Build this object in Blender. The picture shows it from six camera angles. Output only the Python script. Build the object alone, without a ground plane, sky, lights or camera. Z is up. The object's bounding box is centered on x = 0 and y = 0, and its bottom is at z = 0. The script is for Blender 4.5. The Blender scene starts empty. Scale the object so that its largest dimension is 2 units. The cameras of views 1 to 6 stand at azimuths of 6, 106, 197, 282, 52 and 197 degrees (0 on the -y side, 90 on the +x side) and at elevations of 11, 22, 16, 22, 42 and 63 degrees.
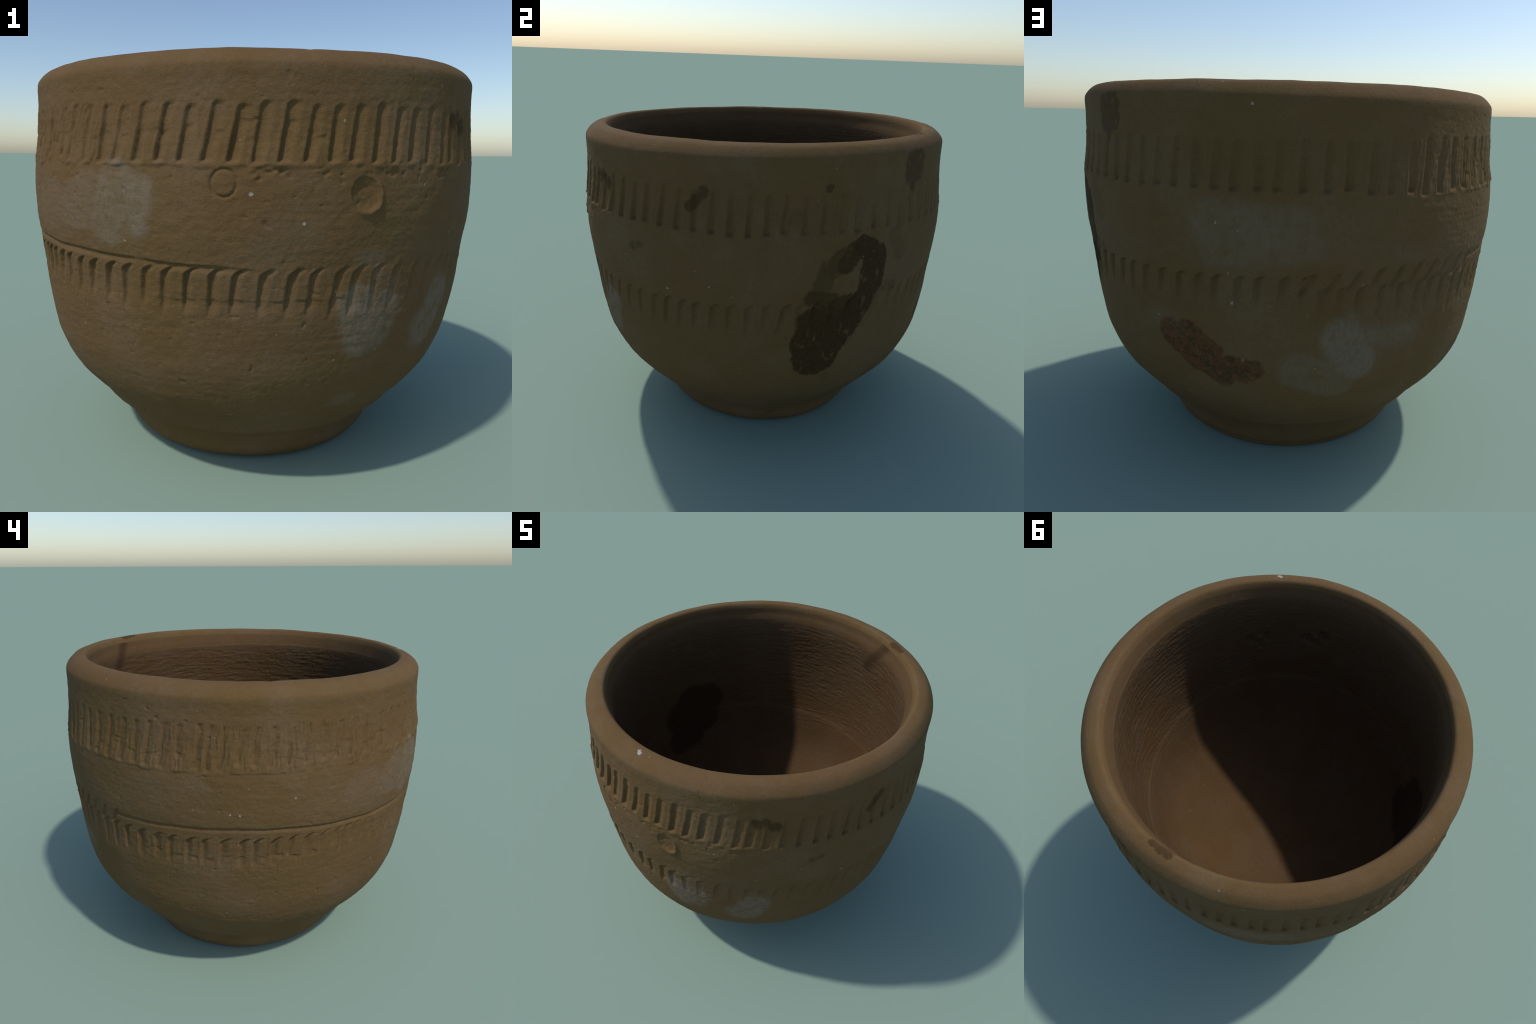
"""Hand-thrown unglazed clay pot: bowl-shaped body on a low foot, two bands of
slanting tool strokes, an incised line, a stamped ring and a thumb dimple.
One continuous surface is computed (profile x relief rules), then separated
into its parts."""
import bpy, math
import numpy as np

rng = np.random.default_rng(11)
COLS = 1440                      # columns round the pot
TAU = 2.0 * math.pi

# ------------------------------------------------------------------ profile
# (radius, height) control points, from the middle of the underside, up the
# outside, over the rim and down the inside to the middle of the floor.
UNDERSIDE = [(0.0, 0.012), (0.25, 0.011), (0.46, 0.008), (0.525, 0.003)]
FOOT = [(0.556, 0.0), (0.578, 0.009), (0.594, 0.028), (0.606, 0.055),
        (0.614, 0.090), (0.626, 0.120), (0.641, 0.148), (0.659, 0.173)]
WALL = [(0.690, 0.195), (0.719, 0.216), (0.743, 0.241), (0.767, 0.270), (0.811, 0.320), (0.8595, 0.380),
        (0.901, 0.450), (0.9376, 0.550), (0.955, 0.650), (0.968, 0.750),
        (0.976, 0.850), (0.985, 0.950), (0.9955, 1.050), (0.998, 1.150),
        (0.994, 1.250), (0.980, 1.350), (0.971, 1.450), (0.967, 1.525)]
RIM = [(0.9665, 1.568), (0.9635, 1.585), (0.953, 1.601), (0.937, 1.617), (0.924, 1.626),
       (0.906, 1.632), (0.888, 1.635), (0.873, 1.635), (0.864, 1.630), (0.858, 1.619),
       (0.853, 1.603), (0.847, 1.572)]
INSIDE = [(0.838, 1.535), (0.836, 1.480), (0.842, 1.380), (0.848, 1.280), (0.8505, 1.180), (0.848, 1.050),
          (0.840, 0.920), (0.828, 0.830), (0.806, 0.720), (0.770, 0.600),
          (0.705, 0.475), (0.603, 0.365), (0.505, 0.288), (0.400, 0.232),
          (0.300, 0.200), (0.200, 0.181), (0.100, 0.171), (0.0, 0.167)]


def catmull(pts, n=24):
    """Centripetal Catmull-Rom through the control points."""
    P = np.array(pts, float)
    P = np.vstack([2 * P[0] - P[1], P, 2 * P[-1] - P[-2]])
    out = []
    for i in range(1, len(P) - 2):
        p0, p1, p2, p3 = P[i - 1], P[i], P[i + 1], P[i + 2]
        t0 = 0.0
        t1 = t0 + math.sqrt(np.linalg.norm(p1 - p0))
        t2 = t1 + math.sqrt(np.linalg.norm(p2 - p1))
        t3 = t2 + math.sqrt(np.linalg.norm(p3 - p2))
        t = np.linspace(t1, t2, n, endpoint=False)[:, None]
        a1 = (t1 - t) / (t1 - t0) * p0 + (t - t0) / (t1 - t0) * p1
        a2 = (t2 - t) / (t2 - t1) * p1 + (t - t1) / (t2 - t1) * p2
        a3 = (t3 - t) / (t3 - t2) * p2 + (t - t2) / (t3 - t2) * p3
        b1 = (t2 - t) / (t2 - t0) * a1 + (t - t0) / (t2 - t0) * a2
        b2 = (t3 - t) / (t3 - t1) * a2 + (t - t1) / (t3 - t1) * a3
        out.append((t2 - t) / (t2 - t1) * b1 + (t - t1) / (t2 - t1) * b2)
    out.append(P[-2][None, :])
    return np.vstack(out)


def resample(curve, spacing):
    """Walk along a dense curve with a spacing that depends on the arc."""
    seg = np.linalg.norm(np.diff(curve, axis=0), axis=1)
    s = np.concatenate([[0], np.cumsum(seg)])
    dens = 1.0 / spacing(curve)
    cum = np.concatenate([[0], np.cumsum(seg * 0.5 * (dens[1:] + dens[:-1]))])
    n = int(round(cum[-1]))
    t = np.interp(np.linspace(0, cum[-1], n + 1), cum, s)
    return np.column_stack([np.interp(t, s, curve[:, 0]),
                            np.interp(t, s, curve[:, 1])]), t


CONTROL = UNDERSIDE + FOOT + WALL + RIM + INSIDE
dense = catmull(CONTROL)
top_i = int(np.argmax(dense[:, 1]))
arc = np.arange(len(dense))


def spacing(c):
    s = np.full(len(c), 0.0052)
    s[(arc < top_i) & (c[:, 1] > 0.70)] = 0.0036      # carved bands
    s[(arc < top_i) & (c[:, 1] < 0.13)] = 0.005
    s[(c[:, 1] < 0.02) & (c[:, 0] < 0.5)] = 0.03       # underside
    s[(arc > top_i) & (c[:, 1] < 0.30)] = 0.008        # floor
    return s


prof, arclen = resample(dense, spacing)
R0, Z0 = prof[:, 0].copy(), prof[:, 1].copy()
ROWS = len(prof)
top_row = int(np.argmax(Z0))
tang = np.gradient(prof, axis=0)
tang /= np.linalg.norm(tang, axis=1)[:, None]
NR, NZ = tang[:, 1], -tang[:, 0]          # outward normal of the profile

# outside: rows from the foot edge to the rim crest; inside: the rest
outside = (np.arange(ROWS) <= top_row)
theta = np.arange(COLS) / COLS * 360.0
TH = np.broadcast_to(theta, (ROWS, COLS))
ZZ = np.broadcast_to(Z0[:, None], (ROWS, COLS))


# the whole pot leans a little; every mark is placed by its true height
LEAN = 0.0033 * R0[:, None] * np.cos(np.radians(theta))[None, :] + 0.0105 * R0[:, None] * np.sin(np.radians(theta))[None, :]
ZTRUE = Z0[:, None] * (1 + LEAN)


# -------------------------------------------------------------- noise tools
def perlin(x, y, z, seed):
    g = np.random.default_rng(seed)
    perm = g.permutation(256)
    grads = g.normal(size=(256, 3)).astype(np.float32)
    grads /= np.linalg.norm(grads, axis=1)[:, None]
    xi, yi, zi = (np.floor(v).astype(np.int32) for v in (x, y, z))
    xf, yf, zf = ((v - w).astype(np.float32) for v, w in ((x, xi), (y, yi), (z, zi)))
    fade = lambda t: t * t * t * (t * (t * 6 - 15) + 10)
    u, v, w = fade(xf), fade(yf), fade(zf)
    res = 0.0
    for dx in (0, 1):
        wx = u if dx else 1 - u
        for dy in (0, 1):
            wy = v if dy else 1 - v
            for dz in (0, 1):
                wz = w if dz else 1 - w
                h = perm[(perm[(perm[(xi + dx) & 255] + yi + dy) & 255] + zi + dz) & 255]
                gr = grads[h]
                res = res + wx * wy * wz * (gr[..., 0] * (xf - dx) + gr[..., 1] * (yf - dy) + gr[..., 2] * (zf - dz))
    return res * 1.6


def sstep(a, b, x):
    t = np.clip((x - a) / (b - a), 0, 1)
    return t * t * (3 - 2 * t)


def wrap(d):
    return (d + 180.0) % 360.0 - 180.0


def around(points, th):
    """Periodic interpolation of (angle, value) control points."""
    p = sorted(points)
    a = np.array([q[0] for q in p]); v = np.array([q[1] for q in p])
    a = np.concatenate([[a[-1] - 360], a, [a[0] + 360]])
    v = np.concatenate([[v[-1]], v, [v[0]]])
    return np.interp(np.mod(th, 360.0), a, v)


# --------------------------------------------------------------- tool strokes
# angles (degrees) at which the tool was dragged; one entry per stroke
HIGH_STROKES = [
    231.6, 235.6, 240.1, 245.0, 249.0, 253.6, 258.4, 262.9, 267.3, 272.0, 276.4,
    281.1, 285.5, 290.1, 294.5, 299.1, 303.6, 307.9, 312.5, 317.3, 321.1, 325.7,
    330.3, 335.2, 339.8, 344.1, 348.9, 353.7, 358.2, 2.9, 7.4, 12.1, 16.6, 20.9,
    25.7, 30.5, 35.4, 39.9, 44.7, 49.7, 54.6, 59.2, 63.6, 68.2, 73.0, 77.5, 81.8,
    86.6, 90.9, 95.1, 99.4, 103.9, 108.7, 113.4, 117.9, 122.5, 126.9, 132.0,
    135.6, 139.7, 144.2, 148.8, 153.3, 157.9, 162.5, 166.4, 170.5, 175.1, 179.8,
    183.0, 186.5, 190.6, 194.6, 198.8, 203.4, 207.8, 212.6, 217.1, 221.0, 226.0]
LOW_STROKES = [
    222.4, 226.1, 230.1, 233.8, 238.3, 242.5, 247.4, 251.7, 256.4, 260.8, 265.3,
    270.2, 274.7, 279.6, 285.0, 289.4, 294.3, 298.2, 302.6, 307.7, 313.0, 317.9,
    322.7, 326.9, 331.5, 336.2, 341.3, 346.4, 350.7, 355.1, 359.5, 4.4, 8.9, 13.5,
    17.9, 22.7, 27.0, 31.1, 36.0, 41.0, 45.3, 49.8, 55.3, 60.0, 64.7, 69.1, 73.7,
    78.7, 83.3, 87.9, 92.1, 96.8, 101.3, 106.5, 111.0]
HATCH_STROKES = [111.5, 116.7, 121.3, 126.2, 131.4, 136.1, 141.0, 145.5, 150.4, 155.3]
REPEAT_STROKES = [
    114.4, 118.4, 122.6, 128.0, 132.5, 137.4, 141.2, 145.9, 150.2, 154.8, 159.3,
    164.3, 169.3, 173.5, 178.6, 183.0, 187.7, 193.0, 196.9, 201.5, 206.0, 210.6,
    215.1, 219.4]

HIGH_DEPTH = [(180, .010), (205, .009), (226, .009), (238, .009), (252, .016), (262, .018),
              (300, .018), (318, .015), (335, .013), (355, .013), (20, .012), (45, .010),
              (65, .010), (80, .011), (100, .013), (118, .012), (128, .009), (138, .013),
              (160, .013), (174, .010)]
LOW_DEPTH = [(222, .014), (240, .014), (255, .015), (275, .016), (295, .014), (308, .010),
             (325, .010), (350, .013), (20, .014), (60, .014), (85, .016), (111, .015)]
REPEAT_DEPTH = [(114, .013), (140, .013), (160, .016), (200, .016), (220, .014)]
HIGH_SLANT = [(232, 1.6), (250, 2.4), (290, 2.3), (325, 2.0), (350, 1.3), (30, 1.0), (70, 1.0), (110, 1.1),
              (140, 1.7), (170, 2.2), (200, 1.9)]

relief = np.zeros((ROWS, COLS), np.float32)
out_rows = np.where(outside)[0]


def stroke(field, a_top, a_bot, z_top, z_bot, depth, width, hook, fade_low, wob, hook_from=0.80, fade_top=0.0, lip_k=0.22, pit=0.0, flat=0.10, soft_end=0.014):
    """One drag of the tool: steep on the side it was pressed against, rising
    gently on the other, with a hooked start and a rounded end."""
    rows = out_rows[(Z0[out_rows] > z_bot - 0.05) & (Z0[out_rows] < z_top + 0.05)]
    mid = 0.5 * (a_top + a_bot)
    span = np.arange(int((mid - 6) / 360 * COLS), int((mid + 8) / 360 * COLS))
    z = ZTRUE[np.ix_(rows, span % COLS)]
    f = (z - z_bot) / (z_top - z_bot)
    c = a_bot + (a_top - a_bot) * f
    c = c + hook * sstep(hook_from, 1.05, f) ** 1.5 + wob * np.sin(f * 5.0 + a_top)
    th = span / COLS * 360.0
    s = np.radians(th[None, :] - c) * R0[rows][:, None]
    cut = sstep(-0.0055, 0.0045, s) * (1 - sstep(flat * width, width, s))
    # the groove ends are rounded
    e = 0.006 + 0.25 * np.maximum(s, 0)
    ends = sstep(z_bot, z_bot + soft_end, z + 0.15 * np.abs(s - 0.014)) * (1 - sstep(z_top - 0.016, z_top, z + 0.10 * s))
    fadev = 1.0 - fade_low * (1 - sstep(0.0, 0.85, f)) - fade_top * sstep(0.2, 1.0, f)
    lip = np.exp(-((z - (z_bot - 0.007)) / 0.007) ** 2) * np.exp(-((s - 0.015) / 0.016) ** 2)
    ridge = np.exp(-((s + 0.010) / 0.006) ** 2) * ends
    depth *= 0.78
    d = -depth * cut * ends * fadev + lip_k * depth * lip + 0.12 * depth * ridge * fadev
    if pit:
        d = d - pit * depth * np.exp(-((z - z_bot - 0.011 - 0.12 * (s - .014)) / 0.007) ** 2) * np.exp(-((s - 0.015) / 0.013) ** 2)
    cols = span % COLS
    field[np.ix_(rows, cols)] += d.astype(np.float32)


for a in HIGH_STROKES:
    d = float(around(HIGH_DEPTH, a)) * rng.uniform(0.85, 1.15)
    sl = float(around(HIGH_SLANT, a))
    wobble = 0.22 if 135 < a < 232 else 0.06
    w = rng.uniform(0.036, 0.048) if not 180 < a < 232 else rng.uniform(0.022, 0.036)
    fade = 0.0 if (232 < a < 335 or 135 < a < 180) else -0.35
    thin_top = 0.40 if 232 < a < 335 else 0.25
    stroke(relief, a + 0.85 * sl + rng.normal(0, .22), a + rng.normal(0, .15),
           1.460 + rng.normal(0, .004) + (0.012 if 130 < a < 190 else 0),
           1.270 + rng.normal(0, .004) + (0.012 if 20 < a < 120 else 0) + (0.016 if 190 < a < 232 else 0),
           d, w, 1.1 if 230 < a < 330 else 0.5, fade, wobble, 0.88, thin_top, pit=0.0 if 135 < a < 332 else 0.55,
           flat=0.22 if 236 < a < 332 else 0.10)
for a in LOW_STROKES:
    d = float(around(LOW_DEPTH, a)) * rng.uniform(0.85, 1.15)
    zt = float(around([(222, .945), (240, .935), (300, .938), (330, .932), (0, .942), (20, .958), (45, .968), (90, .978), (111, .99)], a))
    zb = float(around([(222, .83), (245, .785), (280, .768), (305, .765), (330, .79), (0, .783), (25, .81), (85, .85), (111, .87)], a))
    stroke(relief, a - 1.1 + rng.normal(0, .15), a - 2.1 + rng.normal(0, .15), zt + .008, zb - .01 + rng.normal(0, .008),
           d * 1.15, rng.uniform(0.030, 0.042), 2.5, 0.50, 0.08, lip_k=0.0, soft_end=0.05)
for a in HATCH_STROKES:
    zt = float(around([(111, .995), (125, 1.008), (140, 1.016), (156, 1.016)], a))
    stroke(relief, a + 0.6, a - 2.6, zt + .008, zt - .085, .013 * rng.uniform(.85, 1.15), 0.030, 1.2, 0.3, 0.05)
for a in REPEAT_STROKES:
    d = float(around(REPEAT_DEPTH, a)) * rng.uniform(0.85, 1.15)
    zb = .81 if a < 135 else (.785 if a < 205 else .83)
    stroke(relief, a - 0.9 + rng.normal(0, .15), a - 1.9 + rng.normal(0, .15), .953, zb + rng.normal(0, .008),
           d * 1.1, rng.uniform(0.030, 0.044), 2.6, 0.55, 0.10, lip_k=0.0, soft_end=0.04)

ths = theta[None, :]
zc = ZTRUE
zc0 = Z0[:, None]
outm = outside[:, None]

# incised line above the lower band, from about 153 to 273 degrees
line_z = np.interp(theta, [150, 159, 171, 189, 200, 216, 229, 246, 257, 272, 282],
                   [1.004, .998, 1.000, 1.003, .999, .984, .974, .966, .956, .944, .936])
line_on = sstep(151, 157, theta) * (1 - sstep(266, 280, theta))
broken = 1 - 0.75 * np.exp(-((theta - 254.5) / 1.6) ** 2)
s = (line_z + 0.0012 * np.sin(np.radians(theta * 23)) )[None, :] - zc
ln = sstep(-0.0025, 0.003, s) * (1 - sstep(0.006, 0.026, s))
relief += (-0.0075 * ln * (line_on * broken)[None, :] * outm).astype(np.float32)

cos1, sin1 = np.cos(np.radians(ths)), np.sin(np.radians(ths))
# fine scoring left by the tool inside the carved bands
score_amp = around([(10, 1.1), (45, 1.3), (70, .8), (100, .5), (130, .8), (150, .8), (180, 1.5), (215, 1.8),
                    (240, 1.4), (258, .4), (300, .3), (345, .5)], theta)
slanted = np.radians(ths - 8.0 * (zc - 1.36) + 0.25 * np.sin(zc * 60 + ths * .7))
score = perlin(np.cos(slanted) * 88, np.sin(slanted) * 88, zc * 7.0, 5)
band_hi = sstep(1.255, 1.285, zc) * (1 - sstep(1.445, 1.475, zc))
band_lo = sstep(.74, .80, zc) * (1 - sstep(.93, .985, zc))
relief += (0.0032 * score * score_amp[None, :] * band_hi * outm).astype(np.float32)
relief += (0.0016 * score * (0.5 + 0.5 * score_amp[None, :]) * band_lo * outm).astype(np.float32)
# the upper band sits on a slight ledge at its lower edge
ledge = around([(140, .5), (175, .7), (215, .7), (245, .9), (275, .9), (320, .6), (345, .1), (120, .1)], theta)[None, :]
wavy = 1.262 + 0.012 * perlin(np.cos(np.radians(ths)) * 14, np.sin(np.radians(ths)) * 14, 0 * ths + .5, 8)
lumpy = np.clip(0.45 + 1.3 * perlin(np.cos(np.radians(ths)) * 22, np.sin(np.radians(ths)) * 22, 0 * ths + 2.5, 9), 0, 1.3)
relief += (0.0055 * ledge * lumpy * sstep(wavy - 0.006, wavy + 0.004, zc) * (1 - sstep(1.29, 1.40, zc)) * outm).astype(np.float32)

# crossways nicks between the strokes
for lo, hi, z_mid, n, dep in ((250, 292, 1.372, 7, .0040), (162, 214, .848, 11, .0045),
                              (150, 178, 1.335, 6, .0042), (196, 250, 1.34, 12, .003), (138, 160, 1.38, 3, .004)):
    for k in range(n):
        a = lo + (hi - lo) * (k + 0.5 + rng.uniform(-.3, .3)) / n
        z_k = z_mid + rng.normal(0, .012)
        half = rng.uniform(0.018, 0.034)
        sx = np.radians(wrap(ths - a)) * 0.98
        tilt = rng.uniform(-.35, .35)
        sv = (z_k + tilt * sx) - zc
        relief += (-dep * 0.8 * sstep(-.003, .004, sv) * (1 - sstep(.005, .034, sv)) * (1 - sstep(half * .3, half, np.abs(sx))) * outm).astype(np.float32)

# one long crease where the lower strokes were dragged a second time
crease_z = .831 + .006 * perlin(cos1 * 12, sin1 * 12, 0 * ths + 4.2, 61)
sv = crease_z - zc
crease_on = sstep(256, 264, ths) * (1 - sstep(292, 301, ths)) * np.clip(.7 + .9 * perlin(cos1 * 26, sin1 * 26, 0 * ths + 9.1, 62), .1, 1.2)
relief += (-0.0042 * sstep(-.003, .004, sv) * (1 - sstep(.006, .045, sv)) * crease_on * outm).astype(np.float32)

# stamped ring and thumb dimple between the bands
sx = np.radians(wrap(ths - 271.5)) * 0.997
d = np.hypot(sx, (zc - 1.2115) * 0.94)
relief += ((-0.0065 * np.exp(-((d - 0.0405) / 0.0042) ** 2) - 0.0012 * (d < .038)) * outm).astype(np.float32)
sx = np.radians(wrap(ths - 297.9)) * 0.997
ang = np.arctan2(zc - 1.176, sx)
d = np.hypot(sx, zc - 1.176) * (1 + .06 * np.sin(2 * ang + .6))
bowl = np.clip(1 - (d / 0.054) ** 2, 0, 1)
tilt = np.clip(0.75 - 6.0 * sx + 3.0 * (zc - 1.176), 0.25, 1.4)
lipm = np.exp(-((d - 0.060) / 0.009) ** 2) * np.clip(np.cos(ang + 0.55), 0, 1) ** 0.8
ragged = perlin(sx * 45 + 0 * zc, zc * 45 + 0 * sx, 0 * sx + 0 * zc + .4, 77)
relief += ((-0.0135 * np.sqrt(bowl) * tilt * (1 + .35 * ragged) + 0.0085 * lipm * (1 + .6 * ragged)) * outm).astype(np.float32)

# crumbs and small pits beside the ring and along the ledge
for k in range(34):
    a = rng.uniform(274, 322) if k > 8 else rng.uniform(275, 282)
    z_k = 1.246 + rng.normal(0, .010)
    dd = np.hypot(np.radians(wrap(ths - a)) * rng.uniform(.6, 1.0), zc - z_k)
    relief += (outm * rng.choice([-.006, .0045, -.004]) * np.exp(-(dd / rng.uniform(.005, .010)) ** 2)).astype(np.float32)

# -------------------------------------------------------- general surface life
cs, sn = np.cos(np.radians(ths)), np.sin(np.radians(ths))
X, Y = R0[:, None] * cs, R0[:, None] * sn
Zb = ZZ.astype(np.float32)
rough = around([(0, .55), (60, .5), (110, .6), (150, .9), (200, 1.0), (310, 1.0), (335, .7)], theta)[None, :]
plain_rim = 1 - 0.75 * sstep(1.52, 1.60, zc) * np.ones_like(ths)
n_big = perlin(X * 5, Y * 5, Zb * 6, 21)
n_leather = perlin(X * 42, Y * 42, Zb * 54, 22)
n_fine = perlin(X * 95, Y * 95, Zb * 115, 23)
n_lump = perlin(X * 20, Y * 20, Zb * 28, 25)
n_ring = perlin(X * 3.5, Y * 3.5, Zb * 60, 24)
foot_calm = 0.35 + 0.65 * sstep(.15, .3, zc)
relief += (outm * (0.0022 * n_big + plain_rim * foot_calm * (rough * (0.0009 * n_leather + 0.0008 * n_fine + 0.0011 * n_lump) + 0.0006 * n_ring))).astype(np.float32)
# scattered pits
pits = perlin(X * 30, Y * 30, Zb * 30, 31)
relief += (-0.0035 * sstep(.62, .80, pits) * outm * rough * plain_rim).astype(np.float32)
# turned groove round the edge of the foot
gz = 0.036 + 0.004 * np.sin(np.radians(theta * 2 + 40))
g_on = around([(40, .2), (80, 1), (150, 1), (190, .3), (300, .15)], theta)
relief += (-0.005 * np.exp(-((zc - gz[None, :]) / 0.005) ** 2) * g_on[None, :] * outm).astype(np.float32)
# uneven rim
inm = ~outm
rimz = 0.0025 * perlin(cs * 3.0, sn * 3.0, 0 * ths + 3.3, 41) + 0.0012 * perlin(cs * 11, sn * 11, 0 * ths + 1.3, 42)
for a, r_c, size, dep in ((352, .905, .03, .0025), (347, .93, .018, .002), (200, .872, .02, .003)):
    dd = np.hypot(np.radians(wrap(ths - a)) * r_c, R0[:, None] - r_c)
    relief += (-dep * np.exp(-(dd / size) ** 2) * (zc > 1.58)).astype(np.float32)

# inside: drag lines of the hand while throwing, a ledge under the lip
drag = perlin(X * 9, Y * 9, Zb * 85 + TH * 0.02, 51)
drag2 = perlin(X * 26, Y * 26, Zb * 70, 52)
drag3 = perlin(X * 55, Y * 55, Zb * 100, 53)
wall_in = sstep(.62, .85, zc) * (1 - sstep(1.50, 1.545, zc))
coarse = around([(330, 1.0), (0, 1.2), (45, 1.1), (100, .9), (160, .7), (230, .6), (290, .7)], theta)[None, :]
relief += (inm * wall_in * coarse * (0.0022 * drag + 0.0026 * np.abs(drag2) - 0.0009 + 0.0011 * drag3)).astype(np.float32)
floor_in = 1 - sstep(.55, .85, zc)
relief += (inm * floor_in * (0.0018 * n_big + 0.0009 * perlin(X * 45, Y * 45, Zb * 45, 54))).astype(np.float32)
lip_on = around([(330, .5), (345, 1), (20, 1), (45, .8), (75, .3), (180, .25), (300, .3)], theta)[None, :]
lz = 1.540 + 0.006 * perlin(cs * 6, sn * 6, 0 * ths + 7.7, 55)
relief += (inm * 0.0045 * lip_on * (1 - sstep(lz - .006, lz + .004, zc)) * sstep(1.2, 1.5, zc)).astype(np.float32)
# low step where the wall turns into the floor
relief += (inm * 0.006 * (1 - sstep(.795, .835, zc)) * sstep(.50, .76, zc)).astype(np.float32)
# two clusters of finger pits pushed in from the inside, bulging clay beside them
for a, z_k, size, dep in ((300.4, 1.185, .021, .040), (298.8, 1.150, .018, .028), (293.2, 1.205, .020, .038), (293.4, 1.165, .018, .032),
                          (296.4, 1.140, .022, .024), (296.5, 1.105, .024, .014),
                          (276.0, 1.190, .023, .042), (274.8, 1.160, .018, .026), (268.8, 1.245, .027, .044), (267.4, 1.210, .020, .030),
                          (271.4, 1.150, .028, .012)):
    dd = np.hypot(np.radians(wrap(ths - a)) * 0.865, zc - z_k)
    dd = dd * (1 + .5 * perlin(cos1 * 40 + 0 * zc, sin1 * 40 + 0 * zc, zc * 40, 88))
    relief += (inm * -.62 * dep * np.exp(-(dd / size) ** 2)).astype(np.float32)
for a, z_k, size, dep in ((296.6, 1.185, .018, .012), (272.2, 1.215, .022, .012)):
    dd = np.hypot(np.radians(wrap(ths - a)) * 0.865, zc - z_k)
    relief += (inm * dep * np.exp(-(dd / size) ** 2)).astype(np.float32)
relief *= sstep(0.0, 0.05, R0)[:, None] * (0.3 + 0.7 * sstep(0.0, 0.02, Z0)[:, None])

# ------------------------------------------------------------- place vertices
h = Z0[:, None] / 1.6
ecc = 1 - 0.0039 * np.sin(2 * np.radians(ths))
rad = (R0[:, None] * ecc + relief * NR[:, None])
zed = Z0[:, None] + relief * NZ[:, None] + rimz * sstep(1.45, 1.63, zc0)
foot_w = np.clip(1 - Z0[:, None] / .25, 0, 1)
# the foot bulges more on one side, the belly and the bore are slightly off centre
bulge = around([(0, .003), (45, .002), (90, .002), (135, .005), (180, .008), (225, .015), (270, .012), (315, .004)], theta)[None, :]
toe = around([(0, .002), (35, .010), (80, .001), (140, .002), (180, .007), (225, .013), (250, .013), (275, .004), (320, .001)], theta)[None, :]
rad = rad + outm * bulge * sstep(0.02, 0.11, zc0) * (1 - sstep(.18, .30, zc0)) + outm * toe * sstep(0, .04, zc0) * (1 - sstep(.06, .12, zc0))
rad = rad + outm * (0.006 * np.exp(-((zc0 - .70) / .22) ** 2) * np.exp(-(wrap(ths - 95) / 45) ** 2)
                    - 0.006 * np.exp(-((zc0 - .48) / .18) ** 2) * np.exp(-(wrap(ths - 335) / 40) ** 2))
rad = rad - outm * 0.010 * np.exp(-((zc0 - .31) / .08) ** 2) * np.exp(-(wrap(ths - 170) / 32) ** 2)
bore = inm * (1 - sstep(1.56, 1.63, zc0))
PX = rad * cs + (-0.0142 + 0.0195 * h + 0.004 * foot_w) - 0.008 * bore
PY = rad * sn + (0.0085 - 0.0140 * h)
PZ = zed * (1 + (0.0033 * rad * cs + 0.0105 * rad * sn))
PZ = np.maximum(PZ, 0.0)
PZ += np.clip(1 - PZ / .2, 0, 1) * np.clip(0.004 - 0.014 * PY, 0, .02) * outm     # the foot does not sit quite level
PZ -= PZ.min()

# rows 0 and -1 are the poles
n_mid = ROWS - 2
co = np.empty((n_mid * COLS + 2, 3), np.float64)
co[:-2, 0] = PX[1:-1].ravel(); co[:-2, 1] = PY[1:-1].ravel(); co[:-2, 2] = PZ[1:-1].ravel()
co[-2] = (PX[0].mean(), PY[0].mean(), PZ[0].mean())
co[-1] = (PX[-1].mean(), PY[-1].mean(), PZ[-1].mean())
rr, cc = np.meshgrid(np.arange(n_mid - 1), np.arange(COLS), indexing='ij')
c2 = (cc + 1) % COLS
quads = np.stack([rr * COLS + cc, rr * COLS + c2, (rr + 1) * COLS + c2, (rr + 1) * COLS + cc], -1).reshape(-1, 4)
q_row = (rr + 1).ravel(); q_col = cc.ravel()
ci = np.arange(COLS); cj = (ci + 1) % COLS
low_pole, high_pole = n_mid * COLS, n_mid * COLS + 1
tri_a = np.stack([np.full(COLS, low_pole), cj, ci], -1)
base = (n_mid - 1) * COLS
tri_b = np.stack([np.full(COLS, high_pole), base + ci, base + cj], -1)


def build_mesh(name, verts, q, t):
    me = bpy.data.meshes.new(name)
    me.vertices.add(len(verts)); me.vertices.foreach_set("co", verts.astype(np.float32).ravel())
    loops = np.concatenate([q.ravel(), t.ravel()]).astype(np.int32)
    me.loops.add(len(loops)); me.loops.foreach_set("vertex_index", loops)
    starts = np.concatenate([np.arange(len(q)) * 4, len(q) * 4 + np.arange(len(t)) * 3]).astype(np.int32)
    me.polygons.add(len(starts)); me.polygons.foreach_set("loop_start", starts)
    me.update(calc_edges=True); me.validate()
    return me


whole = build_mesh("whole", co, quads, np.concatenate([tri_a, tri_b]))
vn = np.empty(len(co) * 3, np.float32)
whole.vertex_normals.foreach_get("vector", vn)
vn = vn.reshape(-1, 3)
bpy.data.meshes.remove(whole)

# ------------------------------------------------------------------ materials
Rout = lambda z: float(np.interp(z, Z0[(np.arange(ROWS) < top_row) & (Z0 > .02)], R0[(np.arange(ROWS) < top_row) & (Z0 > .02)]))
_in = np.where(~outside)[0][::-1]
Rin = lambda z: float(np.interp(z, Z0[_in], R0[_in]))


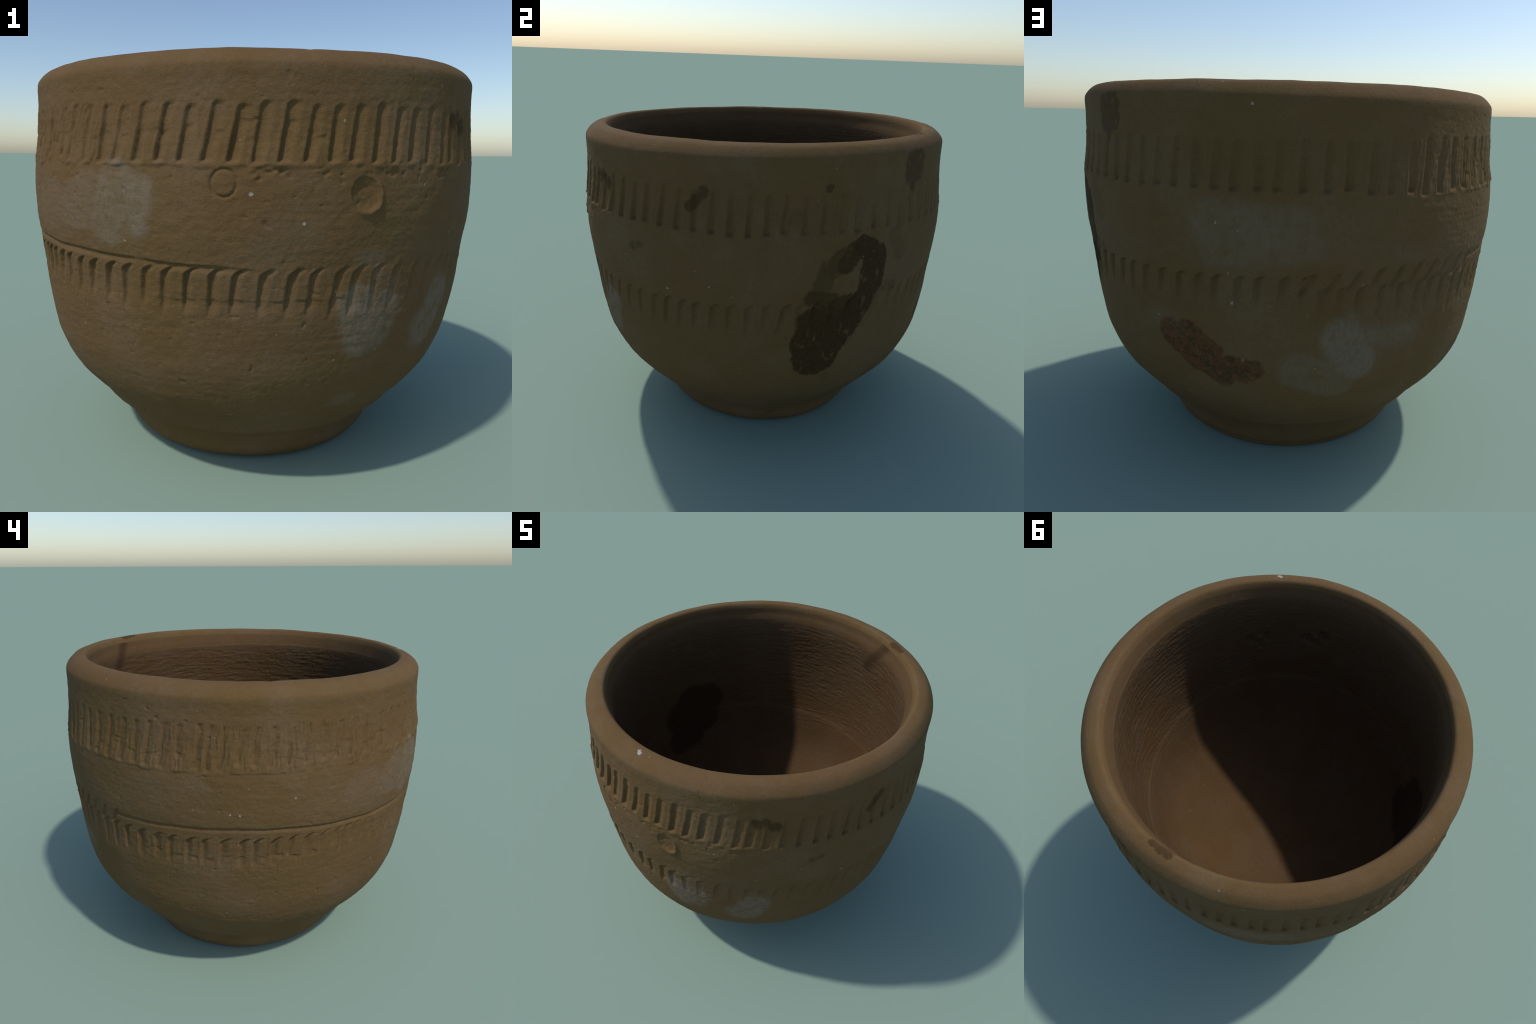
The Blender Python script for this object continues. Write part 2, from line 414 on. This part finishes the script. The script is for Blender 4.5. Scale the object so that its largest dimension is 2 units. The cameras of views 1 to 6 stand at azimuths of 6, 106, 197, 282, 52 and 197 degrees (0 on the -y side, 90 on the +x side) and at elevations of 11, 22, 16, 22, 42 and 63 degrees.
def spot(angle, z, radius_of):
    r = radius_of(z) if callable(radius_of) else radius_of
    a = math.radians(angle)
    hh = z / 1.6
    return (r * math.cos(a) - 0.0142 + 0.0195 * hh, r * math.sin(a) + 0.0085 - 0.0140 * hh,
            z)


class Nodes:
    """Small helper to write node trees as expressions."""
    def __init__(self, tree):
        self.t = tree

    def add(self, kind, **props):
        n = self.t.nodes.new(kind)
        for k, v in props.items():
            setattr(n, k, v)
        return n

    def link(self, a, b):
        if isinstance(a, (int, float)):
            b.default_value = a
        elif isinstance(a, tuple):
            b.default_value = a if len(a) == len(b.default_value) else (*a, 1.0)
        else:
            self.t.links.new(a, b)

    def math(self, op, a, b=0.0, c=0.0, clamp=False):
        n = self.add("ShaderNodeMath", operation=op, use_clamp=clamp)
        for i, v in enumerate((a, b, c)):
            self.link(v, n.inputs[i])
        return n.outputs[0]

    def vmath(self, op, a, b=(0, 0, 0), scale=None):
        n = self.add("ShaderNodeVectorMath", operation=op)
        self.link(a, n.inputs[0])
        self.link(b, n.inputs[1])
        if scale is not None:
            self.link(scale, n.inputs["Scale"])
        return n.outputs["Value"] if op in ("DOT_PRODUCT", "LENGTH", "DISTANCE") else n.outputs[0]

    def vmath3(self, op, a, b, c):
        n = self.add("ShaderNodeVectorMath", operation=op)
        for i, v in enumerate((a, b, c)):
            self.link(v, n.inputs[i])
        return n.outputs[0]

    def noise(self, vec, scale, detail=2.0, rough=0.55, color=False):
        n = self.add("ShaderNodeTexNoise")
        n.inputs["Scale"].default_value = scale
        n.inputs["Detail"].default_value = detail
        n.inputs["Roughness"].default_value = rough
        self.link(vec, n.inputs["Vector"])
        return n.outputs["Color" if color else "Fac"]

    def ramp(self, x, lo, hi, a=0.0, b=1.0):
        n = self.add("ShaderNodeMapRange", interpolation_type='SMOOTHSTEP')
        for k, v in (("Value", x), ("From Min", lo), ("From Max", hi), ("To Min", a), ("To Max", b)):
            self.link(v, n.inputs[k])
        return n.outputs[0]

    def mix(self, fac, a, b):
        n = self.add("ShaderNodeMix", data_type='RGBA')
        self.link(fac, n.inputs[0]); self.link(a, n.inputs[6]); self.link(b, n.inputs[7])
        return n.outputs[2]


def capsule_mask(N, p, a, b, r, soft):
    """Soft mask of a rounded blot between two points on the clay."""
    a, b = np.array(a), np.array(b)
    ba = b - a
    L = float(ba @ ba)
    pa = N.vmath('SUBTRACT', p, tuple(map(float, a)))
    if L < 1e-8:
        d = N.vmath('LENGTH', pa)
    else:
        t = N.math('DIVIDE', N.vmath('DOT_PRODUCT', pa, tuple(map(float, ba))), L, clamp=True)
        d = N.vmath('DISTANCE', pa, N.vmath('SCALE', tuple(map(float, ba)), scale=t))
    return N.ramp(d, r + soft, r - soft)


def union(N, p, blots, soft):
    """Blots are (angle, z, angle, z, radius, strength)."""
    acc = None
    for (a, b, r, k) in blots:
        q = p
        if acc is not None:      # evaluate one after the other (keeps the shader stack small)
            q = N.vmath3('MULTIPLY_ADD', acc, (1e-7, 1e-7, 1e-7), p)
        m = capsule_mask(N, q, a, b, r, soft)
        if k < 1:
            m = N.math('MULTIPLY', m, k)
        acc = m if acc is None else N.math('MAXIMUM', acc, m)
    return acc


def on(radius_of, rows):
    return [(spot(a1, z1, radius_of), spot(a2, z2, radius_of), r, k) for a1, z1, a2, z2, r, k in rows]


# dark damp-looking stains on the outside
STAINS = [(32.5, .665, 31.8, .655, .112, 1), (34.5, .765, 31.5, .745, .122, 1), (36.0, .86, 30.5, .86, .080, .95),
          (44.5, .93, 40.0, .81, .072, 1), (46.7, 1.155, 46.7, 1.02, .072, 1), (42.5, 1.218, 45.0, 1.195, .053, 1),
          (40.5, 1.20, 38.0, 1.14, .048, .9), (37.0, 1.17, 34.0, 1.12, .050, .62), (33.5, 1.13, 31.6, 1.03, .046, .55), (29.8, .985, 34.5, .965, .045, .80),
          (40.0, .95, 34.0, .93, .040, .85),
          (58.8, 1.573, 58.8, 1.487, .030, .6), (61.3, 1.575, 61.3, 1.485, .036, .6), (63.8, 1.575, 63.8, 1.500, .036, .6),
          (60.8, 1.48, 60.8, 1.438, .02, .6),
          (358.0, 1.378, 1.7, 1.448, .025, .68), (32.7, 1.476, 32.7, 1.477, .019, .7), (340.0, 1.152, 343.0, 1.172, .017, .45),
          (53.5, 1.235, 56.5, 1.15, .045, .22), (52.5, .985, 55.5, .98, .03, .3), (24.3, 1.357, 24.4, 1.358, .03, .15),
          (36.8, .512, 36.0, .508, .03, .2), (324.2, 1.422, 324.3, 1.421, .028, .75), (329.4, 1.405, 328.6, 1.40, .027, .75),
          (326.4, 1.436, 326.5, 1.43, .025, .65), (327.5, 1.385, 327.6, 1.38, .012, .4), (17.5, .062, 22.0, .10, .010, .35)]
RUST = [(79.5, .715, 86.0, .62, .062, 1), (84.0, .735, 89.5, .66, .050, 1), (87.0, .62, 91.5, .555, .052, 1),
        (93.5, .612, 99.0, .602, .045, 1), (90.0, .60, 97.0, .58, .05, .9)]
DUST = [(255.0, 1.185, 254.0, 1.08, .055, .9), (250.0, 1.20, 247.5, 1.08, .085, .75), (242.0, 1.16, 238.0, 1.12, .09, .45),
        (232.0, 1.10, 226.0, 1.12, .10, .25),
        (298.4, .800, 300.5, .68, .078, 1), (305.5, .785, 304.0, .68, .062, .9), (298.5, .966, 301.5, .962, .030, .65),
        (302.5, .90, 307.0, .87, .02, .5),
        (324.5, .77, 321.0, .65, .085, .9), (318.0, .67, 319.0, .63, .060, .7), (298.0, .405, 301.0, .405, .040, .5),
        (92.0, 1.16, 107.0, 1.14, .10, .50), (97.0, 1.17, 103.0, 1.13, .06, .65), (91.0, 1.055, 112.0, 1.09, .045, .50),
        (109.5, .60, 118.0, .545, .085, .55), (119.0, .735, 123.0, .63, .085, .95), (126.0, .73, 136.5, .725, .045, .6),
        (121.0, .83, 121.5, .80, .02, .6), (131.0, 1.075, 136.0, 1.045, .025, .3), (75.0, .77, 81.0, .745, .045, .35),
        (324.5, 1.49, 324.6, 1.46, .012, .4), (180.0, 1.22, 183.0, 1.19, .03, .3)]
SPECKS = [(276.4, 1.178, .0085), (293.4, 1.403, .006), (312.3, 1.20, .006), (286.0, 1.087, .0065), (272.0, .358, .006),
          (251.5, 1.017, .005), (192.0, 1.07, .006), (189.5, 1.075, .006), (206.0, 1.14, .007), (99.5, 1.57, .006),
          (97.0, .64, .010), (95.0, .876, .007), (103.0, .87, .006), (92.0, 1.17, .006), (111.0, .84, .007),
          (351.0, .985, .007), (3.0, 1.03, .005), (9.0, .99, .005), (236.0, .67, .006)]
IN_STAINS = [(172.0, .915, 181.0, .935, .120, 1), (176.0, .79, 189.0, .83, .135, 1), (184.0, .67, 193.0, .66, .100, 1),
             (77.5, 1.625, 87.0, 1.42, .034, .85), (101.8, 1.142, 101.9, 1.143, .018, .35),
             (82.1, 1.139, 82.2, 1.14, .016, .3)]
RIM_STAIN = [(70.0, 1.650, 73.5, 1.651, .016, .75), (72.5, 1.651, 76.5, 1.650, .021, .75)]


def clay(name, inside):
    m = bpy.data.materials.new(name)
    m.use_nodes = True
    t = m.node_tree
    t.nodes.clear()
    N = Nodes(t)
    p = N.add("ShaderNodeTexCoord").outputs["Object"]
    out = N.add("ShaderNodeOutputMaterial")
    bsdf = N.add("ShaderNodeBsdfPrincipled")
    # blots get ragged edges by warping the lookup position
    warp = N.vmath('SCALE', N.vmath('SUBTRACT', N.noise(p, 38, 3, .6, True), (.5, .5, .5)), scale=.034)
    pw = N.vmath('ADD', p, warp)
    # fired clay: ochre and reddish brown drifting into each other
    big = N.ramp(N.noise(p, 2.6, 3, .6), .36, .64)
    mid = N.ramp(N.noise(N.vmath('MULTIPLY', p, (1, 1, 2.2)), 14, 3, .6), .35, .68)
    tiny = N.noise(p, 170, 3, .65)
    if inside:
        col = N.mix(big, (.089, .0510, .0205), (.096, .0535, .0215))
        col = N.mix(N.math('MULTIPLY', mid, .35), col, (.082, .043, .0170))
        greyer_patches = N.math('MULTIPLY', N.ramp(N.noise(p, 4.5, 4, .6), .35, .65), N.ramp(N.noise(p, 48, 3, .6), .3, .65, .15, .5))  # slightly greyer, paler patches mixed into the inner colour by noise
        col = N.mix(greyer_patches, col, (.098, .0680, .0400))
        sepz = N.add("ShaderNodeSeparateXYZ")
        N.link(pw, sepz.inputs[0])
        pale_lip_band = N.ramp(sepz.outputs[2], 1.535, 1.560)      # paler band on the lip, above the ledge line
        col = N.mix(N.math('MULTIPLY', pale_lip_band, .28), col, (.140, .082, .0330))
    else:
        col = N.mix(big, (.1275, .0775, .0295), (.1305, .0765, .0315))
        col = N.mix(N.math('MULTIPLY', mid, .40), col, (.1110, .0662, .0265))
    grain = N.ramp(tiny, .30, .70, .91, 1.09)
    col = N.mix(1.0, col, col)
    g = N.add("ShaderNodeMix", data_type='RGBA', blend_type='MULTIPLY')
    g.inputs[0].default_value = 1.0
    N.link(col, g.inputs[6])
    gc = N.add("ShaderNodeCombineColor")
    for i in range(3):
        N.link(grain, gc.inputs[i])
    N.link(gc.outputs[0], g.inputs[7])
    col = g.outputs[2]
    # streaked dust (dried slip): fine upright streaks, patchy
    streak = N.ramp(N.noise(N.vmath('MULTIPLY', p, (1, 1, .30)), 85, 3, .6), .34, .62)
    patch = N.ramp(N.noise(p, 22, 3, .65), .28, .55)
    if not inside:
        dust = union(N, pw, on(Rout, DUST), .022)
        dust = N.math('MULTIPLY', dust, N.math('MULTIPLY_ADD', N.math('MULTIPLY_ADD', streak, .45, .55), N.math('MULTIPLY', patch, .75), .22))
        haze = N.math('MULTIPLY', N.ramp(N.noise(p, 3.2, 4, .62), .40, .66), N.ramp(N.noise(p, 55, 3, .6), .30, .62, .08, .50))
        col = N.mix(haze, col, (.150, .102, .0600))
        col = N.mix(N.math('MULTIPLY', dust, .74), col, (.180, .146, .108))
        rust = N.math('MULTIPLY', union(N, pw, on(Rout, RUST), .008), N.ramp(N.noise(p, 90, 3, .7), .30, .56, .35, .85))
        rust_col = N.mix(N.ramp(N.noise(p, 30, 2), .4, .6), (.050, .027, .011), (.098, .040, .015))
        col = N.mix(rust, col, rust_col)
        worn = N.ramp(N.noise(N.vmath('MULTIPLY', p, (1, 1, .45)), 30, 3, .6), .58, .68, 1.0, .40)
        stain = N.math('MULTIPLY', union(N, pw, on(Rout, STAINS), .0075), worn)
        stain = N.math('MAXIMUM', stain, union(N, pw, on(.872, RIM_STAIN), .004))
        col = N.mix(N.math('MULTIPLY', stain, N.ramp(N.noise(p, 60, 3, .6), .3, .6, .80, .95)), col, (.040, .0215, .0070))
        ps = N.vmath('ADD', p, N.vmath('SCALE', N.vmath('SUBTRACT', N.noise(p, 150, 2, .6, True), (.5, .5, .5)), scale=.022))
        sp = union(N, ps, [(spot(a, z, Rout), spot(a, z, Rout), r * .72, .75) for a, z, r in SPECKS]
                   + [(spot(286.7, 1.617, .905), spot(287.5, 1.617, .912), .009, .9), (spot(291, 1.617, .905), spot(291, 1.617, .905), .004, .8)], .0025)
        col = N.mix(sp, col, (.38, .36, .32))
    else:
        stain = union(N, pw, on(Rin, IN_STAINS), .022)
        col = N.mix(N.math('MULTIPLY', stain, .72), col, (.030, .016, .007))
    # stray pale grit and dark pinholes
    vor = N.add("ShaderNodeTexVoronoi", feature='F1')
    vor.inputs["Scale"].default_value = 26
    N.link(N.vmath('ADD', p, N.vmath('SCALE', warp, scale=.3)), vor.inputs["Vector"])
    sep = N.add("ShaderNodeSeparateColor")
    N.link(vor.outputs["Color"], sep.inputs[0])
    size = N.ramp(sep.outputs[1], 0, 1, .05, .13)
    inside_spot = N.math('LESS_THAN', vor.outputs["Distance"], size)
    pale = N.math('MULTIPLY', inside_spot, N.math('GREATER_THAN', sep.outputs[0], .94))
    dark = N.math('MULTIPLY', inside_spot, N.math('LESS_THAN', sep.outputs[0], .05))
    col = N.mix(N.math('MULTIPLY', pale, .45), col, (.27, .24, .19))
    col = N.mix(N.math('MULTIPLY', dark, .6), col, (.05, .035, .02))
    N.link(col, bsdf.inputs["Base Color"])
    bsdf.inputs["Roughness"].default_value = .92
    bsdf.inputs["Specular IOR Level"].default_value = .15
    # fine grain
    hgt = N.math('MULTIPLY_ADD', N.noise(N.vmath('MULTIPLY', p, (1, 1, 1.6)), 130, 4, .65), 1.0,
                 N.math('MULTIPLY', N.noise(p, 320, 2, .6), .35))
    bump = N.add("ShaderNodeBump")
    bump.inputs["Strength"].default_value = .55
    bump.inputs["Distance"].default_value = .0035
    N.link(hgt, bump.inputs["Height"])
    N.link(bump.outputs[0], bsdf.inputs["Normal"])
    N.link(bsdf.outputs[0], out.inputs["Surface"])
    return m


outer_clay = clay("outer_clay", False)
inner_clay = clay("inner_clay", True)

# ---------------------------------------------------------------------- parts
pot = bpy.data.objects.new("clay_pot", None)
pot.empty_display_size = 0.2
bpy.context.scene.collection.objects.link(pot)
pot["label"] = "brown unglazed clay pot with two carved stroke bands"
pot["category"] = "clay pot"

row_z = 0.5 * (Z0[:-1] + Z0[1:])
row_out = outside[:-1] & outside[1:]
qz, qo = row_z[q_row], row_out[q_row]
qa = (q_col + .5) / COLS * 360.0
qt = ZTRUE[q_row, q_col]
ring = qo & (np.hypot(np.radians(wrap(qa - 271.5)) * .997, qt - 1.2115) < .055)
dimple = qo & (np.hypot(np.radians(wrap(qa - 297.9)) * .997, qt - 1.176) < .075) & (qt < 1.240)
hi = qo & (qt > 1.242) & (qt < 1.482) & ~ring & ~dimple
lo = qo & (qt > .752) & (qt < 1.032)
rim = np.where(qo, qz > 1.552, qz > 1.604)
foot = qo & (qz < .165)
wall = qo & ~(ring | dimple | hi | lo | rim | foot)
floor = ~qo & (qz < .40)
inner = ~qo & ~floor & ~rim
parts = [("foot", foot, outer_clay, tri_a), ("wall", wall, outer_clay, None),
         ("carved_band", hi, outer_clay, None), ("carved_band", lo, outer_clay, None),
         ("stamped_ring", ring, outer_clay, None), ("thumb_dimple", dimple, outer_clay, None),
         ("rim", rim, outer_clay, None), ("inner_wall", inner, inner_clay, None),
         ("floor", floor, inner_clay, tri_b)]
for name, mask, mat, tris in parts:
    q = quads[mask]
    t = tris if tris is not None else np.empty((0, 3), np.int64)
    used = np.unique(np.concatenate([q.ravel(), t.ravel()]).astype(np.int64))
    remap = np.full(len(co), -1, np.int64)
    remap[used] = np.arange(len(used))
    me = build_mesh(name, co[used], remap[q], remap[t])
    me.shade_smooth()
    me.normals_split_custom_set_from_vertices(vn[used])
    me.materials.append(mat)
    ob = bpy.data.objects.new(name, me)
    bpy.context.scene.collection.objects.link(ob)
    ob.parent = pot
